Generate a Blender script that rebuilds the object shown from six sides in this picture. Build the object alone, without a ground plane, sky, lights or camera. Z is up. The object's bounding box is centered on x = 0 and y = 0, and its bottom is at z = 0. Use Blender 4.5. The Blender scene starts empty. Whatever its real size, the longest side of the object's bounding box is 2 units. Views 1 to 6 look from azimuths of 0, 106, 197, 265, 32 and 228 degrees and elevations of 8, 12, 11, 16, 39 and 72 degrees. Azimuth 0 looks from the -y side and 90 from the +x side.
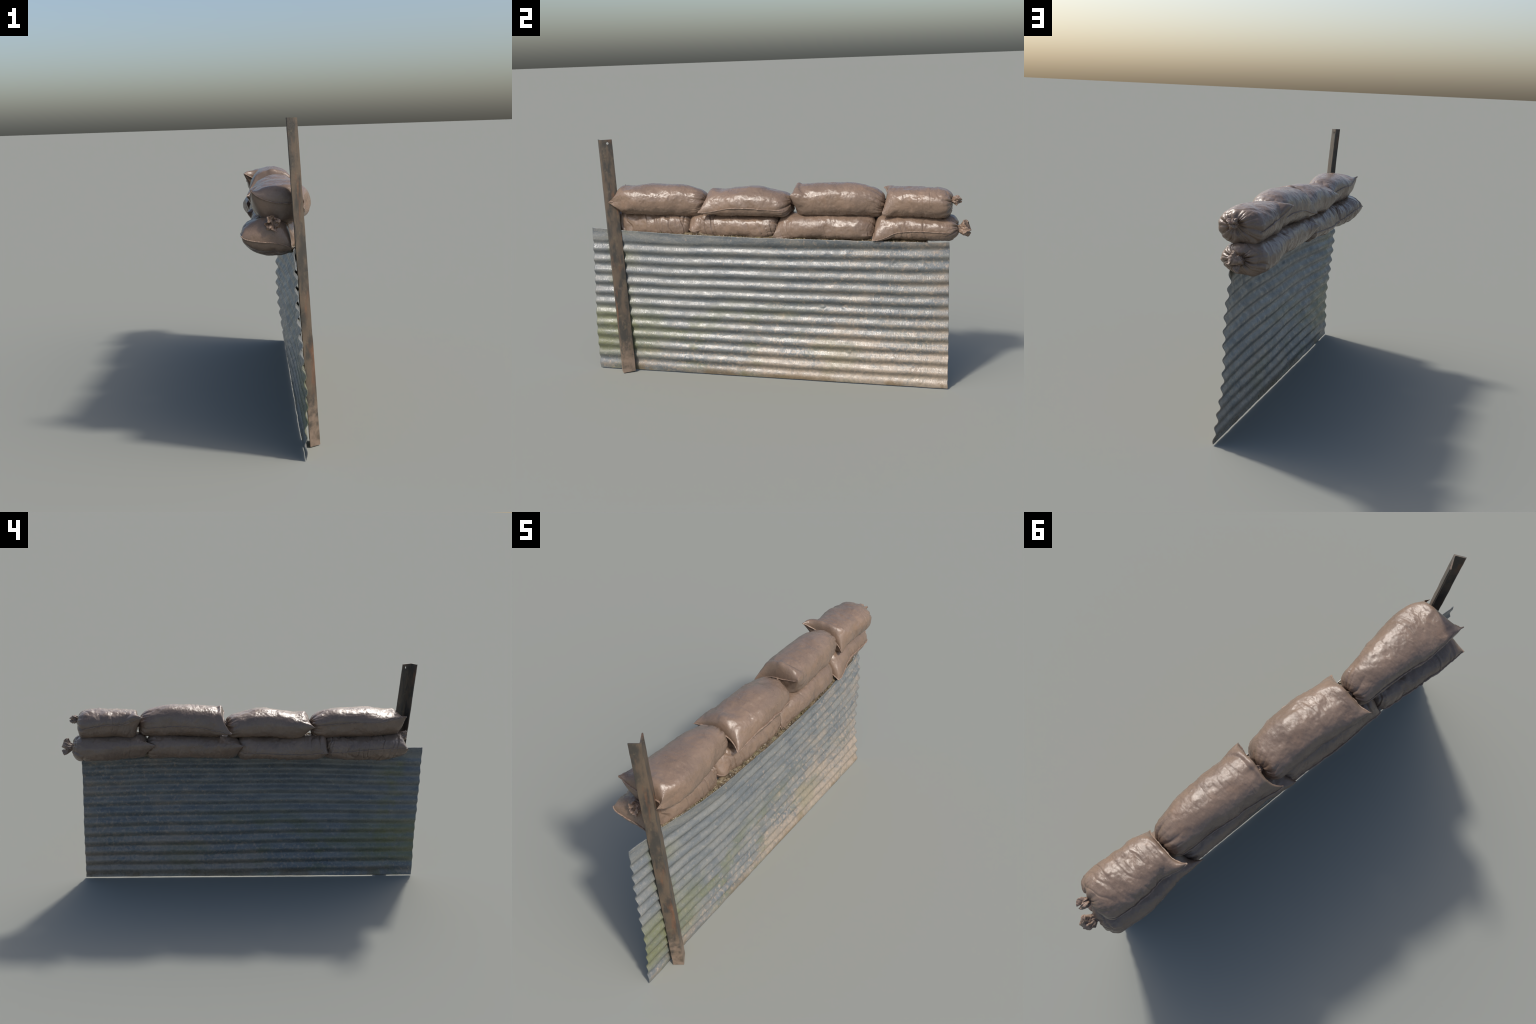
"""Trench wall section: corrugated sheet, leaning angle-iron post, two courses
of wet muddy sandbags and a strip of spilled earth behind the sheet top."""
import bpy, bmesh, math
import numpy as np
from mathutils import Vector

# ------------------------------------------------------------------ helpers
def _hash(i, j, k, seed):
    i = i.astype(np.int64); j = j.astype(np.int64); k = k.astype(np.int64)
    n = (i * 374761393 + j * 668265263 + k * 2147483647 + seed * 1274126177) & 0xFFFFFFFF
    n = ((n ^ (n >> 13)) * 1274126177) & 0xFFFFFFFF
    n = ((n ^ (n >> 16)) * 2246822519) & 0xFFFFFFFF
    return ((n ^ (n >> 15)) & 0xFFFF) / 65535.0 * 2.0 - 1.0

def noise(p, scale, seed=0):
    """smooth value noise in [-1, 1]; scale = cycles per metre (scalar or xyz)"""
    q = p * np.asarray(scale, float) + 91.7
    f = np.floor(q); w = q - f; w = w * w * w * (w * (w * 6 - 15) + 10)
    i, j, k = f[..., 0], f[..., 1], f[..., 2]
    a, b, c = w[..., 0], w[..., 1], w[..., 2]
    def L(u, v, t): return u + (v - u) * t
    x00 = L(_hash(i, j, k, seed), _hash(i + 1, j, k, seed), a)
    x10 = L(_hash(i, j + 1, k, seed), _hash(i + 1, j + 1, k, seed), a)
    x01 = L(_hash(i, j, k + 1, seed), _hash(i + 1, j, k + 1, seed), a)
    x11 = L(_hash(i, j + 1, k + 1, seed), _hash(i + 1, j + 1, k + 1, seed), a)
    return L(L(x00, x10, b), L(x01, x11, b), c)

def fbm(p, scale, octaves=3, seed=0):
    out = 0; a = 1.0; s = np.asarray(scale, float)
    for o in range(octaves):
        out = out + a * noise(p, s, seed + 17 * o); a *= 0.5; s = s * 2.03
    return out

def smooth(x, a=0.0, b=1.0):
    t = np.clip((x - a) / (b - a), 0, 1); return t * t * (3 - 2 * t)

def spline(t, keys, vals):
    """Catmull-Rom (monotone enough) through keyed values"""
    keys = np.asarray(keys, float); vals = np.asarray(vals, float)
    m = np.gradient(vals, keys)
    t = np.clip(t, keys[0], keys[-1])
    i = np.clip(np.searchsorted(keys, t, side='right') - 1, 0, len(keys) - 2)
    h = keys[i + 1] - keys[i]; u = (t - keys[i]) / h
    return ((2*u**3 - 3*u**2 + 1) * vals[i] + (u**3 - 2*u**2 + u) * h * m[i]
            + (-2*u**3 + 3*u**2) * vals[i + 1] + (u**3 - u**2) * h * m[i + 1])

def grid_mesh(name, P, wrap_v=False, flip=False, caps=False):
    """mesh from a grid of points P[nu, nv, 3]"""
    nu, nv = P.shape[:2]
    verts = P.reshape(-1, 3)
    iu = np.arange(nu - 1)[:, None]
    iv = np.arange(nv if wrap_v else nv - 1)[None, :]
    jv = (iv + 1) % nv
    q = np.stack([iu * nv + iv, iu * nv + jv, (iu + 1) * nv + jv, (iu + 1) * nv + iv], -1).reshape(-1, 4)
    if flip: q = q[:, ::-1]
    me = bpy.data.meshes.new(name)
    faces = q.tolist()
    if caps:
        a = list(range(nv)); b = list(range((nu - 1) * nv, nu * nv))
        faces += ([a, b[::-1]] if flip else [a[::-1], b])
    me.from_pydata(verts.tolist(), [], faces)
    me.polygons.foreach_set('use_smooth', [True] * len(me.polygons))
    me.update()
    return me

def add(name, me, mat, parent=None):
    ob = bpy.data.objects.new(name, me)
    bpy.context.scene.collection.objects.link(ob)
    if mat: me.materials.append(mat)
    if parent: ob.parent = parent
    return ob

# ---------------------------------------------------------------- materials
class Nodes:
    def __init__(s, name):
        s.mat = bpy.data.materials.new(name); s.mat.use_nodes = True
        s.t = s.mat.node_tree; s.t.nodes.clear()
        s.out = s.t.nodes.new('ShaderNodeOutputMaterial')
        s.b = s.t.nodes.new('ShaderNodeBsdfPrincipled')
        s.t.links.new(s.b.outputs[0], s.out.inputs[0])
        s.co = s.t.nodes.new('ShaderNodeTexCoord').outputs['Object']
    def link(s, a, b): s.t.links.new(a, b)
    def put(s, sock, v):
        if hasattr(v, 'is_linked'): s.link(v, sock)
        else: sock.default_value = v
    def mapping(s, scale=(1, 1, 1), loc=(0, 0, 0)):
        n = s.t.nodes.new('ShaderNodeMapping'); s.link(s.co, n.inputs[0])
        n.inputs['Scale'].default_value = scale; n.inputs['Location'].default_value = loc
        return n.outputs[0]
    def noise(s, scale, detail=4, rough=0.55, stretch=(1, 1, 1), loc=(0, 0, 0), dist=0.0):
        n = s.t.nodes.new('ShaderNodeTexNoise'); s.link(s.mapping(stretch, loc), n.inputs['Vector'])
        n.inputs['Scale'].default_value = scale; n.inputs['Detail'].default_value = detail
        n.inputs['Roughness'].default_value = rough; n.inputs['Distortion'].default_value = dist
        return n.outputs['Fac']
    def voronoi(s, scale, feature='F1', stretch=(1, 1, 1)):
        n = s.t.nodes.new('ShaderNodeTexVoronoi'); n.feature = feature
        s.link(s.mapping(stretch), n.inputs['Vector']); n.inputs['Scale'].default_value = scale
        return n.outputs['Distance']
    def step(s, v, a, b, lo=0.0, hi=1.0):
        n = s.t.nodes.new('ShaderNodeMapRange'); n.interpolation_type = 'SMOOTHSTEP'
        s.link(v, n.inputs[0])
        for k, x in zip((1, 2, 3, 4), (a, b, lo, hi)): n.inputs[k].default_value = x
        return n.outputs[0]
    def math(s, op, a, b=0.0, clamp=False):
        n = s.t.nodes.new('ShaderNodeMath'); n.operation = op; n.use_clamp = clamp
        s.put(n.inputs[0], a); s.put(n.inputs[1], b); return n.outputs[0]
    def axis(s, k):
        n = s.t.nodes.new('ShaderNodeSeparateXYZ'); s.link(s.co, n.inputs[0]); return n.outputs[k]
    def mix(s, f, a, b):
        n = s.t.nodes.new('ShaderNodeMix'); n.data_type = 'RGBA'
        s.put(n.inputs[0], f)
        for k, c in ((6, a), (7, b)):
            if hasattr(c, 'is_linked'): s.link(c, n.inputs[k])
            else: n.inputs[k].default_value = (*c, 1)
        return n.outputs[2]
    def bump(s, h, strength, dist, normal=None):
        n = s.t.nodes.new('ShaderNodeBump'); s.link(h, n.inputs['Height'])
        n.inputs['Strength'].default_value = strength; n.inputs['Distance'].default_value = dist
        if normal is not None: s.link(normal, n.inputs['Normal'])
        return n.outputs[0]
    def set(s, **kw):
        for k, v in kw.items():
            sock = s.b.inputs[k.replace('_', ' ')]
            if hasattr(v, 'is_linked'): s.link(v, sock)
            else: sock.default_value = (*v, 1) if isinstance(v, tuple) else v
        return s.mat

def bag_material():
    n = Nodes('wet_muddy_hessian')
    big = n.noise(7, 4, 0.55); mid = n.noise(26, 5, 0.6); fine = n.noise(190, 3, 0.6)
    c = n.mix(n.step(big, 0.32, 0.68), (0.148, 0.104, 0.077), (0.188, 0.131, 0.095))
    c = n.mix(n.step(mid, 0.48, 0.70, 0, 0.55), c, (0.140, 0.100, 0.075))
    c = n.mix(n.step(n.noise(11, 4, loc=(3, 1, 7)), 0.55, 0.72, 0, 0.5), c, (0.208, 0.135, 0.091))
    c = n.mix(n.step(fine, 0.35, 0.75, 0, 0.25), c, (0.25, 0.178, 0.13))
    rough = n.step(n.math('ADD', n.math('MULTIPLY', n.noise(9, 3, loc=(5, 5, 5)), 0.6),
                          n.math('MULTIPLY', mid, 0.4)), 0.35, 0.65, 0.15, 0.30)
    threads = n.noise(60, 3, 0.6, stretch=(1, 7, 1))
    h = n.math('ADD', n.math('MULTIPLY', n.noise(85, 4, 0.65), 0.6), n.math('MULTIPLY', threads, 0.5))
    nm = n.bump(h, 0.32, 0.003)
    nm = n.bump(n.noise(170, 4, 0.7, stretch=(1, 2.2, 1)), 0.32, 0.0022, nm)
    return n.set(Base_Color=c, Roughness=rough, Normal=nm, Specular_IOR_Level=0.5)

def seam_material():
    n = Nodes('stitched_seam')
    c = n.mix(n.step(n.noise(60, 4), 0.35, 0.65), (0.165, 0.112, 0.082), (0.235, 0.165, 0.122))
    h = n.noise(150, 3, 0.6)
    return n.set(Base_Color=c, Roughness=0.42, Normal=n.bump(h, 0.6, 0.003))

def knot_material():
    n = Nodes('twisted_neck_cloth')
    c = n.mix(n.step(n.noise(70, 4), 0.35, 0.65), (0.165, 0.115, 0.085), (0.27, 0.185, 0.135))
    h = n.noise(160, 4, 0.6)
    return n.set(Base_Color=c, Roughness=0.42, Normal=n.bump(h, 0.6, 0.004))

def sheet_material():
    n = Nodes('weathered_galvanised_steel')
    y, z = n.axis(1), n.axis(2)
    # zinc: grey with blue-grey mottling, streaked along the corrugations
    mott = n.noise(16, 5, 0.6, stretch=(1, 0.45, 1.5)); fine = n.noise(75, 4, 0.65, stretch=(1, 0.8, 1.6))
    c = n.mix(n.step(mott, 0.36, 0.64), (0.108, 0.122, 0.130), (0.165, 0.170, 0.162))
    c = n.mix(n.step(fine, 0.50, 0.72, 0, 0.42), c, (0.27, 0.252, 0.225))
    c = n.mix(n.step(n.noise(120, 3, 0.6, loc=(2, 7, 1)), 0.56, 0.70, 0, 0.38), c, (0.085, 0.108, 0.135))
    # dried mud splash: more toward the far end and the foot
    bias = n.math('ADD', n.step(y, -0.95, 0.75, -0.11, 0.16), n.step(z, 0.0, 0.45, 0.20, -0.06))
    mud = n.math('ADD', n.noise(9, 5, 0.62, stretch=(1, 0.6, 1.6), loc=(1, 4, 2)), bias)
    c = n.mix(n.step(mud, 0.56, 0.84, 0, 0.66), c, (0.280, 0.226, 0.170))
    spat = n.math('ADD', n.noise(60, 4, 0.6, loc=(8, 2, 5)), n.math('MULTIPLY', bias, 0.4))
    c = n.mix(n.step(spat, 0.56, 0.70, 0, 0.6), c, (0.33, 0.265, 0.205))
    # brown earth stains low down
    low = n.math('MULTIPLY', n.step(z, 0.0, 0.075, 1, 0), n.step(n.noise(6, 4, 0.6, loc=(4, 4, 4)), 0.46, 0.60))
    stain = n.math('MULTIPLY', n.math('MULTIPLY', n.step(y, -0.16, 0.02), n.step(y, 0.15, 0.36, 1, 0)), n.step(n.math('ADD', z, n.math('MULTIPLY', fine, 0.02)), 0.022, 0.046, 1, 0))
    low = n.math('MAXIMUM', low, stain)
    c = n.mix(n.math('MULTIPLY', low, 0.75), c, (0.165, 0.115, 0.062))
    # green algae at the near end, low, and thin bands in the middle
    ga = n.math('MULTIPLY', n.step(y, -0.80, -0.52, 1, 0), n.step(z, 0.28, 0.42, 1, 0))
    ga = n.math('MULTIPLY', ga, n.step(z, 0.05, 0.13, 0, 1))
    gb = n.math('MULTIPLY', n.step(n.noise(5, 4, 0.6, stretch=(1, 0.8, 1.4), loc=(9, 0, 3)), 0.50, 0.66),
                n.step(z, 0.50, 0.25, 0, 0.6))
    gb = n.math('MULTIPLY', gb, n.step(y, -0.1, 0.7, 1, 0.25))
    gc = n.math('MULTIPLY', n.math('MULTIPLY', n.step(y, -0.84, -0.70, 0.6, 0), n.step(y, -0.93, -0.88)), n.step(n.noise(8, 3, loc=(0, 5, 0)), 0.42, 0.60))
    gm = n.math('MAXIMUM', n.math('MAXIMUM', n.math('MULTIPLY', ga, n.step(n.noise(14, 4), 0.28, 0.55, 0.35, 0.85)), gb), gc)
    c = n.mix(n.math('MULTIPLY', gm, n.step(fine, 0.3, 0.7, 1.0, 0.65)), c, (0.130, 0.140, 0.060))
    rough = n.step(n.noise(22, 4, loc=(6, 6, 1)), 0.35, 0.65, 0.25, 0.46)
    ribs = n.noise(70, 2, 0.5, stretch=(1, 3.0, 0.5))
    h = n.math('ADD', n.math('MULTIPLY', n.noise(110, 4, 0.65), 0.7), n.math('MULTIPLY', ribs, 0.5))
    nm = n.bump(h, 0.42, 0.004)
    return n.set(Base_Color=c, Roughness=rough, Metallic=0.0, Normal=nm, Specular_IOR_Level=0.5)

def post_material():
    n = Nodes('rusty_angle_iron')
    z = n.axis(2)
    a = n.noise(22, 5, 0.6, stretch=(1.4, 1.4, 0.45)); b = n.noise(9, 4, 0.6, stretch=(2.5, 2.5, 0.5), loc=(2, 3, 1))
    c = n.mix(n.step(a, 0.38, 0.62), (0.043, 0.039, 0.033), (0.098, 0.072, 0.049))
    c = n.mix(n.step(b, 0.54, 0.72, 0, 0.75), c, (0.155, 0.072, 0.036))
    c = n.mix(n.step(n.noise(40, 4, loc=(7, 7, 7)), 0.56, 0.72, 0, 0.6), c, (0.12, 0.095, 0.06))
    dirt = n.math('ADD', n.noise(25, 5, 0.6, loc=(1, 1, 1)), n.step(z, -0.05, 0.34, 0.24, -0.14))
    c = n.mix(n.step(dirt, 0.46, 0.80, 0, 0.8), c, (0.22, 0.160, 0.118))
    nm = n.bump(n.noise(90, 4, 0.55), 0.25, 0.003)
    return n.set(Base_Color=c, Roughness=n.step(a, 0.3, 0.7, 0.42, 0.62), Normal=nm)

def earth_material():
    n = Nodes('wet_gravelly_earth')
    c = n.mix(n.step(n.noise(40, 4), 0.35, 0.65), (0.062, 0.046, 0.028), (0.165, 0.128, 0.078))
    c = n.mix(n.step(n.noise(120, 3, loc=(3, 3, 3)), 0.58, 0.70, 0, 0.7), c, (0.27, 0.23, 0.15))
    c = n.mix(n.step(n.noise(18, 3, loc=(5, 1, 3)), 0.50, 0.66, 0, 0.6), c, (0.12, 0.11, 0.055))
    return n.set(Base_Color=c, Roughness=0.33, Normal=n.bump(n.noise(200, 3), 0.5, 0.003))

# --------------------------------------------------------------- the thing
root = bpy.data.objects.new('sandbag_wall', None)
bpy.context.scene.collection.objects.link(root)
root['label'] = 'muddy brown sandbags stacked behind corrugated metal sheet with rusty post'
root['category'] = 'sandbag barrier'

M_BAG, M_SEAM, M_KNOT = bag_material(), seam_material(), knot_material()
M_SHEET, M_POST, M_EARTH = sheet_material(), post_material(), earth_material()

# --------------------------------------------------------- corrugated sheet
TOP_Y = [-1.0, -0.82, -0.68, -0.49, -0.25, 0.0, 0.29, 0.56, 0.725, 0.81, 0.9]
TOP_Z = [0.788, 0.778, 0.776, 0.771, 0.765, 0.760, 0.757, 0.751, 0.746, 0.743, 0.739]
BULGE = [0.0, 0.20, 0.52, 0.85, 0.95, 1.0, 0.97, 0.74, 0.48, 0.30, 0.0]
NEAR_Z = [0, .06, .10, .15, .21, .27, .32, .37, .46, .51, .57, .62, .68, .74, .79]
NEAR_X = [.079, .078, .079, .082, .084, .082, .079, .073, .066, .062, .058, .0565, .055, .052, .047]
FAR_Z = [0, .035, .07, .125, .18, .24, .30, .37, .42, .48, .55, .61, .67, .74, .79]
FAR_X = [.076, .073, .068, .061, .053, .046, .042, .041, .043, .043, .041, .037, .031, .026, .024]
MID_Z = [0, .10, .2, .3, .4, .5, .6, .7, .77, .80]
MID_X = [.076, .080, .083, .086, .090, .095, .102, .112, .124, .130]      # belly of the near half
MID_F = [.076, .071, .067, .066, .071, .082, .091, .098, .107, .114]      # belly of the far half
FLARE = [.002, .004, .004, .000, .002, .010, .016, .013, .011, .013, .004]     # outward bend of the top lip
Y0, Y1 = -1.0, 0.897

def sheet_x(y, z):
    """front surface of the sheet: warped plane + corrugation + dents"""
    f = (y - Y0) / (Y1 - Y0)
    m = spline(y, TOP_Y, BULGE); g = smooth(y, -0.45, 0.35)
    base = (spline(z, NEAR_Z, NEAR_X) * (1 - f) + spline(z, FAR_Z, FAR_X) * f) * (1 - m) + (spline(z, MID_Z, MID_X) * (1 - g) + spline(z, MID_Z, MID_F) * g) * m
    base = base + spline(y, TOP_Y, FLARE) * smooth(z, 0.705, 0.765) ** 1.3
    crest = 0.086 * (1 - f) + 0.074 * f
    wl = 0.0588 * (1 - f) + 0.0600 * f
    amp = 0.0067 * np.ones_like(y)
    amp = amp * (1 - 0.30 * (1 - smooth(f, 0, .3)) * (1 - smooth(z, .2, .45)))
    topfade = smooth(z, 0.70, 0.735) * (1 - smooth(f, 0.1, 0.9) * 0.5)
    amp = amp * (1 - 0.75 * topfade) * (0.55 + 0.45 * smooth(z, 0.01, 0.06))
    p3 = np.stack([np.zeros_like(y), y, z], -1)
    phase = 2 * math.pi * (z - crest + 0.0025 * noise(p3, (1, 3, 4), 5)) / wl
    c = np.cos(phase)
    x = base + amp * c
    x = x + 0.0012 * fbm(p3, (1, 14, 22), 3, 3)
    for dy, dz, r, h in [(.40, .690, .020, .006), (.31, .672, .016, -.005), (.27, .395, .016, .006), (.38, .405, .020, -.004),
                         (-.48, .085, .016, .006), (-.18, .060, .022, .005), (.62, .640, .022, .005),
                         (.78, .640, .020, .005), (.62, .150, .026, .005), (.72, .090, .026, .005),
                         (.40, .165, .016, .004), (-.96, .085, .013, .003), (-.20, .76, .02, -.004)]:
        d2 = ((y - dy) ** 2 + ((z - dz) * 1.3) ** 2) / r ** 2
        x = x + h * np.exp(-d2) * (0.7 + 0.6 * noise(p3, 70, 8))
    return x

def sheet_top(y):
    p = np.stack([y * 0, y, y * 0], -1)
    return spline(y, TOP_Y, TOP_Z) + 0.0012 * noise(p, 25, 9)

def build_sheet():
    ny, nz = 620, 300
    yy = np.linspace(Y0, Y1, ny)
    v = np.linspace(0, 1, nz)
    foot = 0.001 + 0.0015 * np.abs(noise(np.stack([yy * 0, yy, yy * 0], -1), 9, 4))
    Z = foot[:, None] + (sheet_top(yy) - foot)[:, None] * v[None, :]
    Y = np.repeat(yy[:, None], nz, 1)
    # slightly ragged ends
    q = np.stack([Y * 0, Y, Z], -1)
    Y = Y + 0.0016 * noise(q * np.array([1, 0, 1]), 40, 12) * (np.abs((Y - (Y0 + Y1) / 2) / (Y1 - Y0) * 2) ** 12)
    X = sheet_x(Y, Z)
    e = 1e-3
    nx = np.ones_like(X); nz_ = -(sheet_x(Y, Z + e) - sheet_x(Y, Z - e)) / (2 * e)
    ln = np.sqrt(nx ** 2 + nz_ ** 2); th = 0.0028
    back = np.stack([X - th * nx / ln, Y, np.maximum(Z - th * nz_ / ln, 0.0005)], -1)
    front = np.stack([X, Y, Z], -1)
    # closed shell: front grid, back grid, rim
    N = ny * nz; verts = np.concatenate([front.reshape(-1, 3), back.reshape(-1, 3)])
    i = np.arange(ny - 1)[:, None]; j = np.arange(nz - 1)[None, :]
    a = i * nz + j
    F = np.stack([a, a + nz, a + nz + 1, a + 1], -1).reshape(-1, 4)
    B = F[:, ::-1] + N
    rim = []
    for s, edge in ((1, np.arange(ny) * nz), (-1, np.arange(ny) * nz + nz - 1), (-1, np.arange(nz)), (1, (ny - 1) * nz + np.arange(nz))):
        e0, e1 = edge[:-1], edge[1:]
        r = np.stack([e0, e0 + N, e1 + N, e1], -1)
        rim.append(r if s > 0 else r[:, ::-1])
    me = bpy.data.meshes.new('corrugated_sheet')
    me.from_pydata(verts.tolist(), [], np.concatenate([F, B] + rim).tolist())
    sm = np.ones(len(me.polygons), bool); sm[len(F) + len(B):] = False
    me.polygons.foreach_set('use_smooth', sm)
    me.update()
    ob = add('corrugated_sheet', me, M_SHEET, root)
    return ob

build_sheet()

# --------------------------------------------------------- angle-iron post
def build_post():
    bot = np.array([0.1412, -0.834, 0.0005]); top = np.array([0.080, -0.907, 1.2595])
    a = np.array([-0.0405, -0.0265, 0]); b = np.array([-0.0362, 0.0565, 0])   # the two flanges
    ua, ub = a / np.linalg.norm(a), b / np.linalg.norm(b)
    t = 0.0055; r = 0.002
    def c(i, j): return i * ua + j * ub
    la, lb = np.linalg.norm(a), np.linalg.norm(b)
    # L profile, outer corner at the origin with small rounds, fillet inside
    prof = [c(r, 0), c(r * .3, r * .3), c(0, r), c(0, lb - r * .5), c(r * .4, lb), c(t - r * .7, lb), c(t, lb - r),
            c(t, t + .004), c(t + .0012, t + .0012), c(t + .004, t), c(la - r, t), c(la, t - r * .7), c(la, r * .4), c(la - r * .5, 0)]
    n = len(prof); K = 120
    P = np.zeros((K, n, 3))
    for k in range(K):
        f = k / (K - 1); p = bot * (1 - f) + top * f
        for m in range(n): P[k, m] = p + prof[m]
    w = fbm(P, 18, 3, 21)[..., None]
    P[..., :2] += 0.0007 * w
    # the cut ends are not quite square
    ends = np.array([np.dot(q, ub) / lb for q in prof])
    P[0, :, 2] += 0.004 * np.clip(ends, 0, 1)
    me = grid_mesh('angle_iron_post', P, wrap_v=True, caps=True)
    bm = bmesh.new(); bm.from_mesh(me); bmesh.ops.recalc_face_normals(bm, faces=bm.faces); bm.to_mesh(me); bm.free()
    ob = add('angle_iron_post', me, M_POST, root)
    # bolt hole near the top of the broad flange
    nrm = Vector(np.cross(ub, [0, 0, 1])); hc = Vector((0.057, -0.871, 1.240))
    bm = bmesh.new()
    bmesh.ops.create_cone(bm, cap_ends=True, segments=24, radius1=0.0065, radius2=0.0065, depth=0.06)
    bmesh.ops.rotate(bm, verts=bm.verts, matrix=Vector((0, 0, 1)).rotation_difference(nrm).to_matrix())
    bmesh.ops.translate(bm, verts=bm.verts, vec=hc)
    cm = bpy.data.meshes.new('hole_cutter'); bm.to_mesh(cm); bm.free()
    cut = add('hole_cutter', cm, None)
    mod = ob.modifiers.new('hole', 'BOOLEAN'); mod.object = cut; mod.operation = 'DIFFERENCE'; mod.solver = 'EXACT'
    dg = bpy.context.evaluated_depsgraph_get()
    new = bpy.data.meshes.new_from_object(ob.evaluated_get(dg))
    ob.modifiers.clear(); ob.data = new; new.name = 'angle_iron_post'
    bpy.data.objects.remove(cut, do_unlink=True)
    new.set_sharp_from_angle(angle=math.radians(32))
    return ob

build_post()

# ----------------------------------------------------------------- sandbags
ST = [0, .25, .5, .75, 1]
def bag_spec(**k): return k
# sewn end at y0 (two pointed corners), tied end at y1 (pleated neck).  Five stations along the bag give
# the side limits xl/xr, the top and bottom zt/zb and the height of the widest line (side seams) zl/zr.
BAGS = [
 bag_spec(y=(-.832, -.348), xr=[.120, .134, .116, .098, .080], xl=[-.092, -.095, -.086, -.080, -.072],
          zt=[1.018, 1.020, 1.027, 1.016, .985], zb=[.872, .862, .856, .850, .850], zl=[.970, .962, .958, .945, .935], zr=[.935, .935, .935, .925, .92],
          ears=((-.097, -.856, .997), (.02, -.842, .945), (.095, -.874, .932)), seam='L', neck=(.0, .93), pleat=.0, seed=1, reach=0.055, skew=.010, square=.93, blunt=2.9),
 bag_spec(y=(-.335, .112), xr=[.108, .116, .122, .118, .098], xl=[-.104, -.098, -.086, -.086, -.082],
          zt=[.990, 1.004, 1.015, 1.003, .972], zb=[.850, .855, .860, .856, .852], zl=[.922, .925, .922, .92, .92], zr=[.892, .908, .913, .904, .895],
          ears=((-.115, -.360, .938), (.0, -.340, .94), (.117, -.362, .887)), seam='R', neck=(.0, .925), pleat=.0, seed=2, reach=0.12, blunt=2.9),
 bag_spec(y=(.130, .582), xr=[.106, .112, .109, .094, .074], xl=[-.104, -.095, -.085, -.085, -.076],
          zt=[1.022, 1.027, 1.032, 1.023, .990], zb=[.858, .860, .862, .860, .856], zl=[.910, .925, .932, .924, .915], zr=[.94, .94, .94, .935, .93],
          ears=((-.109, .088, .899), (.0, .128, .950), (.114, .122, .978)), seam='L', neck=(.0, .925), pleat=.0, seed=3, reach=0.055, blunt=2.9),
 bag_spec(y=(.590, .912), xr=[.086, .093, .096, .095, .088], xl=[-.110, -.101, -.107, -.106, -.092],
          zt=[1.006, 1.013, 1.012, 1.008, .990], zb=[.844, .854, .856, .850, .854], zl=[.945, .942, .942, .925, .905], zr=[.93, .935, .935, .93, .93],
          ears=((-.124, .560, .988), (-.01, .588, .945), (.089, .578, .884)), seam='L', neck=(.012, .938), pleat=.3, seed=4, reach=0.06, blunt=2.8, shoulder=.17,
          knot=(.012, .888, .943, .020, 1)),
 bag_spec(y=(-.862, -.424), xr=[.055, .068, .082, .090, .075], xl=[-.138, -.136, -.128, -.117, -.100],
          zt=[.900, .896, .888, .884, .886], zb=[.772, .740, .734, .734, .740], zl=[.835, .828, .815, .80, .79], zr=[.785, .79, .80, .80, .80],
          ears=((-.136, -.866, .828), (-.04, -.872, .803), (.046, -.868, .772)), seam='L', neck=(.0, .80), pleat=1.0, seed=5, reach=0.07, tilt=.014, square=.98, blunt=2.7,
          knot=(-.020, -.845, .868, .024, -1)),
 bag_spec(y=(-.440, .052), xr=[.085, .100, .104, .105, .09], xl=[-.098, -.104, -.104, -.101, -.094],
          zt=[.892, .884, .878, .878, .884], zb=[.742, .736, .738, .738, .740], zl=[.79, .782, .785, .787, .79], zr=[.80, .80, .80, .80, .80],
          ears=((-.105, -.436, .792), (.0, -.440, .80), (.090, -.412, .782)), seam='L', neck=(.0, .80), pleat=.8, seed=6, reach=0.06, blunt=2.9),
 bag_spec(y=(.040, .542), xr=[.100, .110, .113, .108, .092], xl=[-.092, -.095, -.098, -.099, -.094],
          zt=[.888, .886, .886, .882, .886], zb=[.730, .737, .742, .742, .740], zl=[.81, .81, .81, .81, .81], zr=[.770, .79, .80, .79, .78],
          ears=((-.116, .022, .834), (.0, .035, .80), (.099, .018, .757)), seam='', neck=(.0, .795), pleat=.35, seed=7, reach=0.14, blunt=2.9),
 bag_spec(y=(.540, .937), xr=[.094, .088, .084, .078, .066], xl=[-.112, -.124, -.134, -.135, -.125],
          zt=[.890, .884, .882, .878, .868], zb=[.752, .746, .740, .733, .742], zl=[.825, .82, .81, .80, .80], zr=[.772, .792, .800, .796, .79],
          ears=((-.118, .492, .834), (.0, .535, .80), (.104, .537, .757)), seam='R', neck=(-.02, .805), pleat=.45, seed=8, reach=0.09, blunt=2.7, shoulder=.18,
          knot=(-.022, .915, .800, .027, 2)),
]

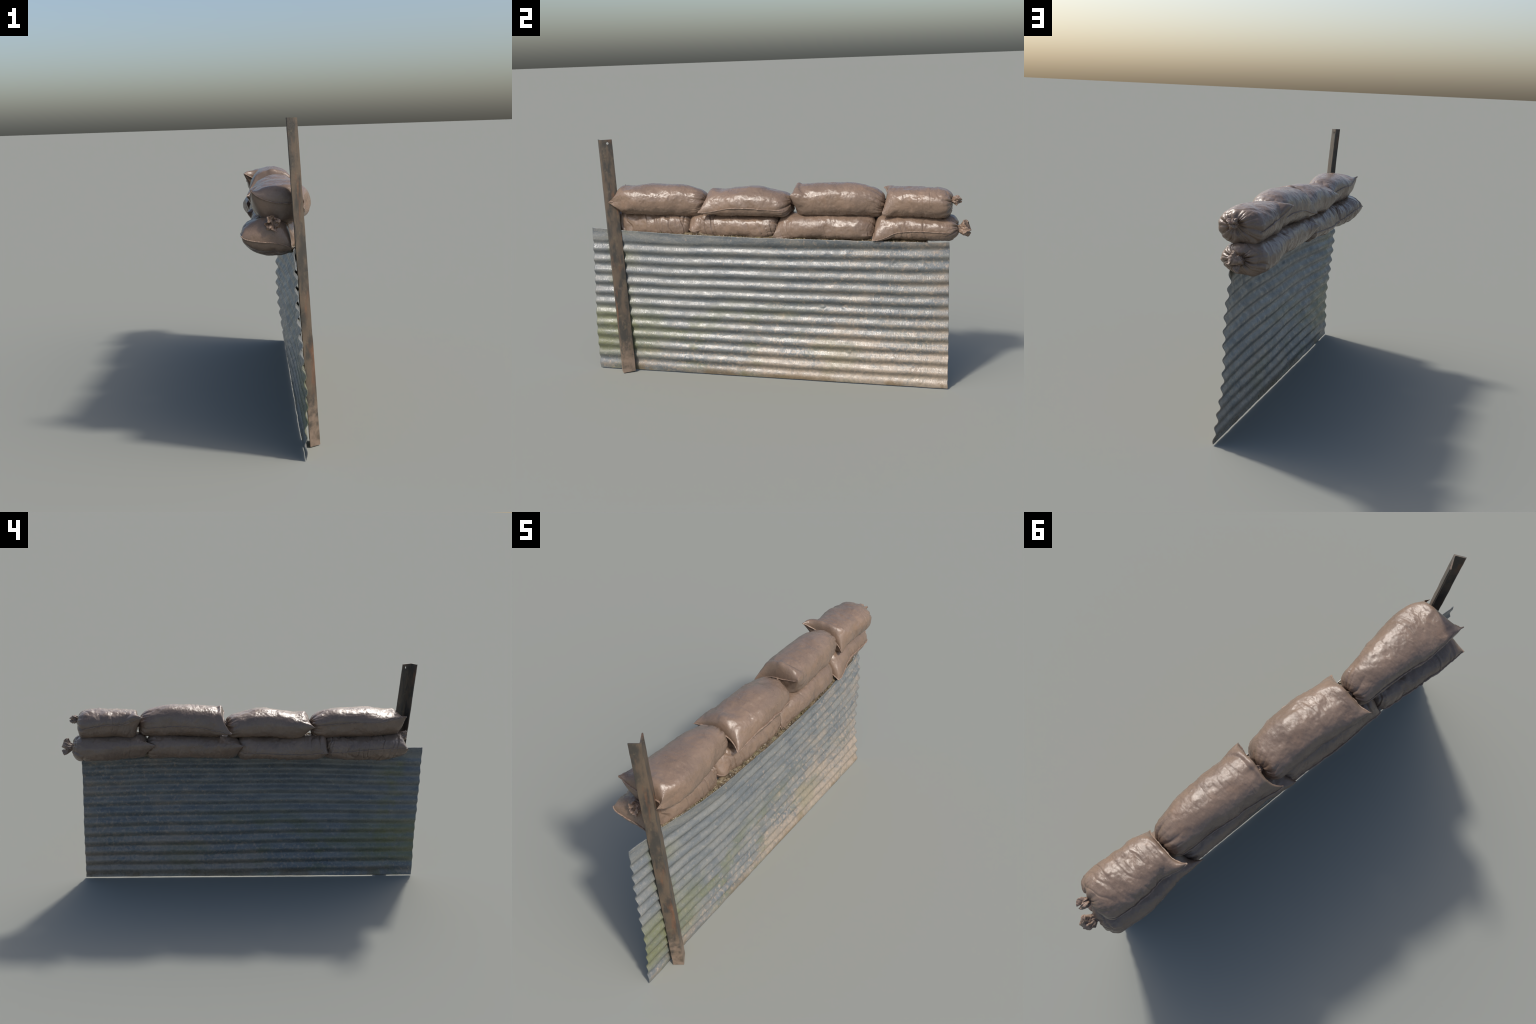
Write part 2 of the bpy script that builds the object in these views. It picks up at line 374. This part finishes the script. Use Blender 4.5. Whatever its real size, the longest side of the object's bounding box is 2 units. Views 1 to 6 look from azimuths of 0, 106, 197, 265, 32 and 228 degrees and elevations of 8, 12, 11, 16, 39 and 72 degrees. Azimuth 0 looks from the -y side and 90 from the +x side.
def bag_surface(s, na=220):
    # rings: dense toward the sewn edge, even along the body, by angle over the round tied end
    k = s['blunt']; sh = s.get('shoulder', 0.135)
    body = np.linspace(0, 1, 175); body = (0.72 * body + 0.28 * body ** 2.6) * (1 - sh)
    body = body - 0.035 * np.sin(math.pi * body / (1 - sh)) * (1 - body)
    phi = np.linspace(0, 1, 76)[1:] * 0.5 * math.pi * 0.985
    fine = 0.012 * np.linspace(0, 1, 16)[:-1] ** 2.2      # extra rings where the end swells fastest
    body = np.r_[fine, body[body > 0.0115]]
    T = np.r_[body, (1 - sh) + sh * np.sin(phi) ** (2 / k)]
    Rr = np.r_[np.ones(len(body)), np.maximum(np.cos(phi) ** (2 / k), 0.08)]
    nt = len(T)
    ang = np.linspace(0, 2 * math.pi, na, endpoint=False)
    t = T[:, None] * np.ones(na)[None, :]; r = Rr[:, None] * np.ones(na)[None, :]
    th = np.ones(nt)[:, None] * ang[None, :]
    y0, y1 = s['y']
    st = {q: spline(t, ST, s[q]) for q in ('xl', 'xr', 'zt', 'zb', 'zl', 'zr')}
    n = 2.35
    c, si = np.cos(th), np.sin(th)
    X = np.sign(c) * np.abs(c) ** (2 / n); Zf = np.abs(si) ** (2 / n)
    xm, xh = (st['xl'] + st['xr']) / 2, (st['xr'] - st['xl']) / 2
    st['zt'] = st['zt'] - 0.006
    zs = st['zl'] * (1 - X) / 2 + st['zr'] * (1 + X) / 2
    # blunt pillow end that swells quickly in the middle and slowly at the two corners
    w = np.abs(X) ** 5
    reach = s.get('reach', 0.07) + 0.13 * w
    q = np.clip(t / reach, 0, 1)
    swell = (1 - (1 - q) ** 2.2) ** 0.5
    st['zb'] = st['zb'] - s.get('tilt', 0.0) * X
    up = np.where(si >= 0, st['zt'] - zs, zs - st['zb']) * Zf * np.sign(si) * swell
    y = y0 + (y1 - y0) * t
    P = np.stack([xm + xh * X, y, zs + up], -1)
    # sewn edge: straight across, pulled out into a pointed ear at each corner
    e = np.array(s['ears'])
    xs = X * s.get('square', 0.88)
    mid = np.stack([s['xl'][0] + (s['xr'][0] - s['xl'][0]) * (xs + 1) / 2, e[1][1] + s.get('skew', 0.0) * X,
                    e[1][2] + 0.6 * np.where(X < 0, e[0][2] - e[1][2], e[2][2] - e[1][2]) * np.abs(X) ** 1.5], -1)
    corner = np.where(X[..., None] < 0, e[0], e[2])
    w2 = (np.abs(X) ** 7)[..., None]
    line = mid * (1 - w2) + corner * w2
    line[..., 2] += up
    line[..., 1] += y - y0
    b = smooth(t / (reach * 1.35))[..., None]
    P = line * (1 - b) + P * b
    # tied shoulder: shrink toward the neck, which is drawn into a dimple
    N = np.stack([np.full_like(t, s['neck'][0]), y, np.full_like(t, s['neck'][1])], -1)
    P = N + (P - N) * r[..., None]
    P[..., 1] -= s.get('dimple', 0.016) * (1 - smooth(r, 0.05, 0.55)) * np.sign(y1 - y0)
    return P, t, th, r

def normals(P):
    du = np.gradient(P, axis=0); dv = np.roll(P, -1, 1) - np.roll(P, 1, 1)
    n = np.cross(dv, du); l = np.linalg.norm(n, axis=-1, keepdims=True)
    return n / np.maximum(l, 1e-9)

def bag_detail(P, t, th, r, s):
    N = normals(P); sd = s['seed'] * 31
    cen = P.mean(axis=1, keepdims=True)
    if np.sum((P - cen) * N) < 0: N = -N
    body = smooth(t, 0.0, 0.10)
    d = 0.0056 * fbm(P, 10, 2, sd) + 0.0014 * fbm(P, 42, 3, sd + 1)
    d = d * (0.35 + 0.65 * body)
    # cloth creases that run round the bag
    q = P.copy(); q[..., 1] += 0.026 * noise(P, 8, sd + 2) + 0.009 * noise(P, 24, sd + 12) + 0.22 * (P[..., 2] - P[..., 2].mean())
    cr = 1 - np.abs(noise(q, (5, 34, 9), sd + 3)); cr = np.clip((cr - 0.72) / 0.28, 0, 1)
    d = d - (0.0010 + 0.0058 * s['pleat']) * cr ** 1.4 * body * smooth(noise(P, (13, 9, 13), sd + 9) + 0.35 * s['pleat'], -0.35, 0.65)
    fine = noise(q, (8, 110, 14), sd + 4)
    d = d + (0.0004 + 0.0010 * s['pleat']) * fine * body
    # ears: puckers next to the sewn edge
    edge = (1 - smooth(t, 0.03, 0.20)) * smooth(t, 0.0, 0.03)
    d = d + 0.0040 * edge * noise(np.stack([P[..., 0] * 1.0, t * 0.15, np.sign(np.sin(th)) * 0.4], -1), (34, 10, 3), sd + 5)
    # gathered pleats radiating from the tied neck
    w = smooth(t, 0.80, 0.97) * smooth(r, 0.06, 0.35)
    ph = th + 0.35 * noise(P, 12, sd + 6)
    g = np.abs(np.sin(ph * 4.5 + 1.3 * s['seed'])) ** 0.6 + 0.5 * np.abs(np.sin(ph * 8 + s['seed'])) ** 0.7
    d = d + 0.0095 * w * (g - 1.05) * (0.6 + 0.5 * noise(P, 16, sd + 7))
    P = P + N * d[..., None]
    return P

def tube(path, ra, rb, side, na=10):
    """elliptical tube along a path; side = unit-ish vectors for the wide axis"""
    tan = np.gradient(path, axis=0); tan /= np.maximum(np.linalg.norm(tan, axis=1, keepdims=True), 1e-9)
    side = side - tan * np.sum(side * tan, 1, keepdims=True)
    side /= np.maximum(np.linalg.norm(side, axis=1, keepdims=True), 1e-9)
    bi = np.cross(tan, side)
    a = np.linspace(0, 2 * math.pi, na, endpoint=False)
    return (path[:, None, :] + ra[:, None, None] * np.cos(a)[None, :, None] * side[:, None, :]
            + rb[:, None, None] * np.sin(a)[None, :, None] * bi[:, None, :])

def resample(p, step):
    d = np.r_[0, np.cumsum(np.linalg.norm(np.diff(p, axis=0), axis=1))]
    m = max(8, int(d[-1] / step)); q = np.linspace(0, d[-1], m)
    return np.stack([np.interp(q, d, p[:, k]) for k in range(3)], -1)

def build_seam(P, s, ob):
    """stitched hem: along the sewn edge, then down the visible side"""
    na = P.shape[1]; half = na // 2
    edge = 0.5 * (P[0, :half + 1] + P[0, (-np.arange(half + 1)) % na])
    paths = []
    lim = int(P.shape[0] * 0.80)
    if s['seam'] == 'R': path = np.concatenate([edge[::-1], P[1:lim, 0]])
    elif s['seam'] == 'L': path = np.concatenate([edge, P[1:lim, half]])
    else: path = edge
    path = resample(path, 0.0022)
    k = np.ones(5) / 5
    for c in range(3): path[2:-2, c] = np.convolve(path[:, c], k, 'valid')
    cen = np.array([(s['xl'][2] + s['xr'][2]) / 2, (s['y'][0] + s['y'][1]) / 2, (s['zl'][2] + s['zr'][2]) / 2])
    out = path - cen; out[:, 2] *= 0.25; out /= np.linalg.norm(out, axis=1, keepdims=True)
    q = np.arange(len(path))
    wob = noise(path, 90, s['seed'] + 77)
    path = path + out * (0.0018 + 0.0012 * wob)[:, None]
    taper = np.minimum(1, np.minimum(q, len(q) - 1 - q) / 12.0) * 0.85 + 0.15
    rr = (0.0036 + 0.0012 * wob + 0.0004 * np.sin(q * 1.6)) * taper
    g = tube(path, rr, rr * 0.62, out)
    me = grid_mesh('seam', g, wrap_v=True, caps=True)
    bm = bmesh.new(); bm.from_mesh(me); bmesh.ops.recalc_face_normals(bm, faces=bm.faces); bm.to_mesh(me); bm.free()
    return add('seam', me, M_SEAM, ob)

def build_knot(s, ob):
    """twisted neck of the bag: waist, then a crumpled flared ruffle"""
    x, y, z, R, kind = s['knot']
    nl, na = 70, 120
    u = np.linspace(0, 1, nl)[:, None] * np.ones(na); a = np.ones(nl)[:, None] * np.linspace(0, 2 * math.pi, na, endpoint=False)
    if kind == 1:      # short bunched stub
        L = 0.055; prof = spline(u, [0, .3, .6, .85, 1], [.60, .55, 1.0, .95, .35]); lean = 0.004
    elif kind == 2:    # longer twisted neck with frayed end
        L = 0.068; prof = spline(u, [0, .35, .6, .85, 1], [.8, .62, .95, 1.05, .45]); lean = -0.004
    else:              # open ring of cloth, seen end on
        L = 0.046; prof = spline(u, [0, .3, .6, .85, 1], [1.0, 1.15, 1.05, 1.0, .75]); lean = 0.010
    sg = 1 if kind > 0 else -1
    fold = 0.20 * np.sin(4 * a + 2.0 * u + s['seed']) + 0.14 * np.sin(7 * a - 3 * u) + 0.08 * np.sin(13 * a + 5 * u)
    rad = R * prof * (1 + fold * (0.35 + 0.65 * u))
    yy = L * u * (1 + 0.16 * np.sin(3 * a + 1) * u + 0.10 * np.sin(5 * a) * u)
    if kind < 0:       # turn the lip inward to leave a hollow
        inn = smooth(u, 0.72, 1.0); yy = yy - 0.022 * inn; rad = rad * (1 - 0.45 * inn)
    P = np.stack([x + rad * np.cos(a), y + sg * yy, z + rad * np.sin(a) + lean * u], -1)
    if kind == 2:      # two frayed tufts, one rising, one drooping
        P[..., 2] += 0.030 * smooth(u, .55, 1) * np.clip(np.sin(a), 0, 1) ** 3 - 0.004 * smooth(u, .4, 1)
        P[..., 0] += 0.010 * u
    P += 0.0030 * np.stack([fbm(P, 75, 3, 50 + k) for k in range(3)], -1) * smooth(u, 0, .3)[..., None]
    me = grid_mesh('tied_neck', P, wrap_v=True, caps=True)
    bm = bmesh.new(); bm.from_mesh(me); bmesh.ops.recalc_face_normals(bm, faces=bm.faces); bm.to_mesh(me); bm.free()
    return add('tied_neck', me, M_KNOT, ob)

for s in BAGS:
    P, t, th, r = bag_surface(s)
    P = bag_detail(P, t, th, r, s)
    na = P.shape[1]; mirror = (-np.arange(na)) % na
    P[0] = 0.5 * (P[0] + P[0, mirror])               # both cloth faces meet in the sewn edge
    me = grid_mesh('sandbag', P, wrap_v=True, caps=False)
    bm = bmesh.new(); bm.from_mesh(me); bm.verts.ensure_lookup_table()
    bmesh.ops.remove_doubles(bm, verts=bm.verts[:na], dist=2e-6)
    bmesh.ops.holes_fill(bm, edges=[e for e in bm.edges if e.is_boundary], sides=0)
    bmesh.ops.recalc_face_normals(bm, faces=bm.faces); bm.to_mesh(me); bm.free()
    ob = add('sandbag', me, M_BAG, root)
    build_seam(P, s, ob)
    if 'knot' not in s:
        s['knot'] = (s['neck'][0], s['y'][1] - 0.026, s['neck'][1], .016, 1)
    build_knot(s, ob)

# --------------------------------------------- earth spilled behind the sheet
def build_earth():
    ny, na = 420, 40
    y = np.linspace(-0.835, 0.800, ny)[:, None] * np.ones(na); a = np.ones(ny)[:, None] * np.linspace(0, 2 * math.pi, na, endpoint=False)
    top = sheet_top(y); xs = sheet_x(y, top - 0.012) - 0.0045
    endf = np.minimum(1, np.minimum((y + 0.835) / 0.03, (0.800 - y) / 0.03)) * 0.85 + 0.15
    wx, hz = 0.022 * endf, 0.011 * endf
    c, s = np.cos(a), np.sin(a)
    X = xs - 0.022 + wx * np.sign(c) * np.abs(c) ** .7
    Z = top - 0.014 + hz * np.sign(s) * np.abs(s) ** .6
    P = np.stack([X, y, Z], -1)
    P[..., 2] += np.where(s > 0, 1, 0) * 0.010 * smooth(xs - X, 0.012, 0.035)
    P[..., 2] += np.where(s > 0, 1, 0.3) * 0.005 * fbm(P, 45, 3, 61)
    P[..., 0] += np.where(c > 0.3, 0, 0.005 * fbm(P, 40, 2, 62))
    me = grid_mesh('earth', P, wrap_v=True, caps=True)
    bm = bmesh.new(); bm.from_mesh(me); bmesh.ops.recalc_face_normals(bm, faces=bm.faces); bm.to_mesh(me); bm.free()
    ob = add('earth', me, M_EARTH, root)
    # clods and small stones pressed into it
    rng = np.random.default_rng(7)
    base = bmesh.new(); bmesh.ops.create_icosphere(base, subdivisions=2, radius=1.0)
    bv = np.array([v.co[:] for v in base.verts]); bf = [[v.index for v in f.verts] for f in base.faces]; base.free()
    V, F = [], []
    for k in range(900):
        yy = rng.uniform(-0.825, 0.795); tp = float(sheet_top(np.array(yy))); xs = float(sheet_x(np.array(yy), np.array(tp - .012)))
        rr = rng.uniform(0.0018, 0.0058) * (1.25 if -0.45 < yy < -0.1 else 1)
        ctr = np.array([xs - 0.007 - rng.uniform(0, 0.032), yy, tp - 0.006 + rng.uniform(-.003, .004)])
        v = bv * rr * rng.uniform(0.7, 1.35, 3)
        v = v * (1 + 0.28 * noise(bv, 1.3, k)[:, None])
        F += [[i + len(V) * len(bv) for i in f] for f in bf]; V.append(v + ctr)
    me = bpy.data.meshes.new('clod'); me.from_pydata(np.concatenate(V).tolist(), [], F)
    me.polygons.foreach_set('use_smooth', [True] * len(me.polygons)); me.update()
    cl = add('clod', me, M_EARTH, ob); cl['kind'] = 'stuff'

build_earth()
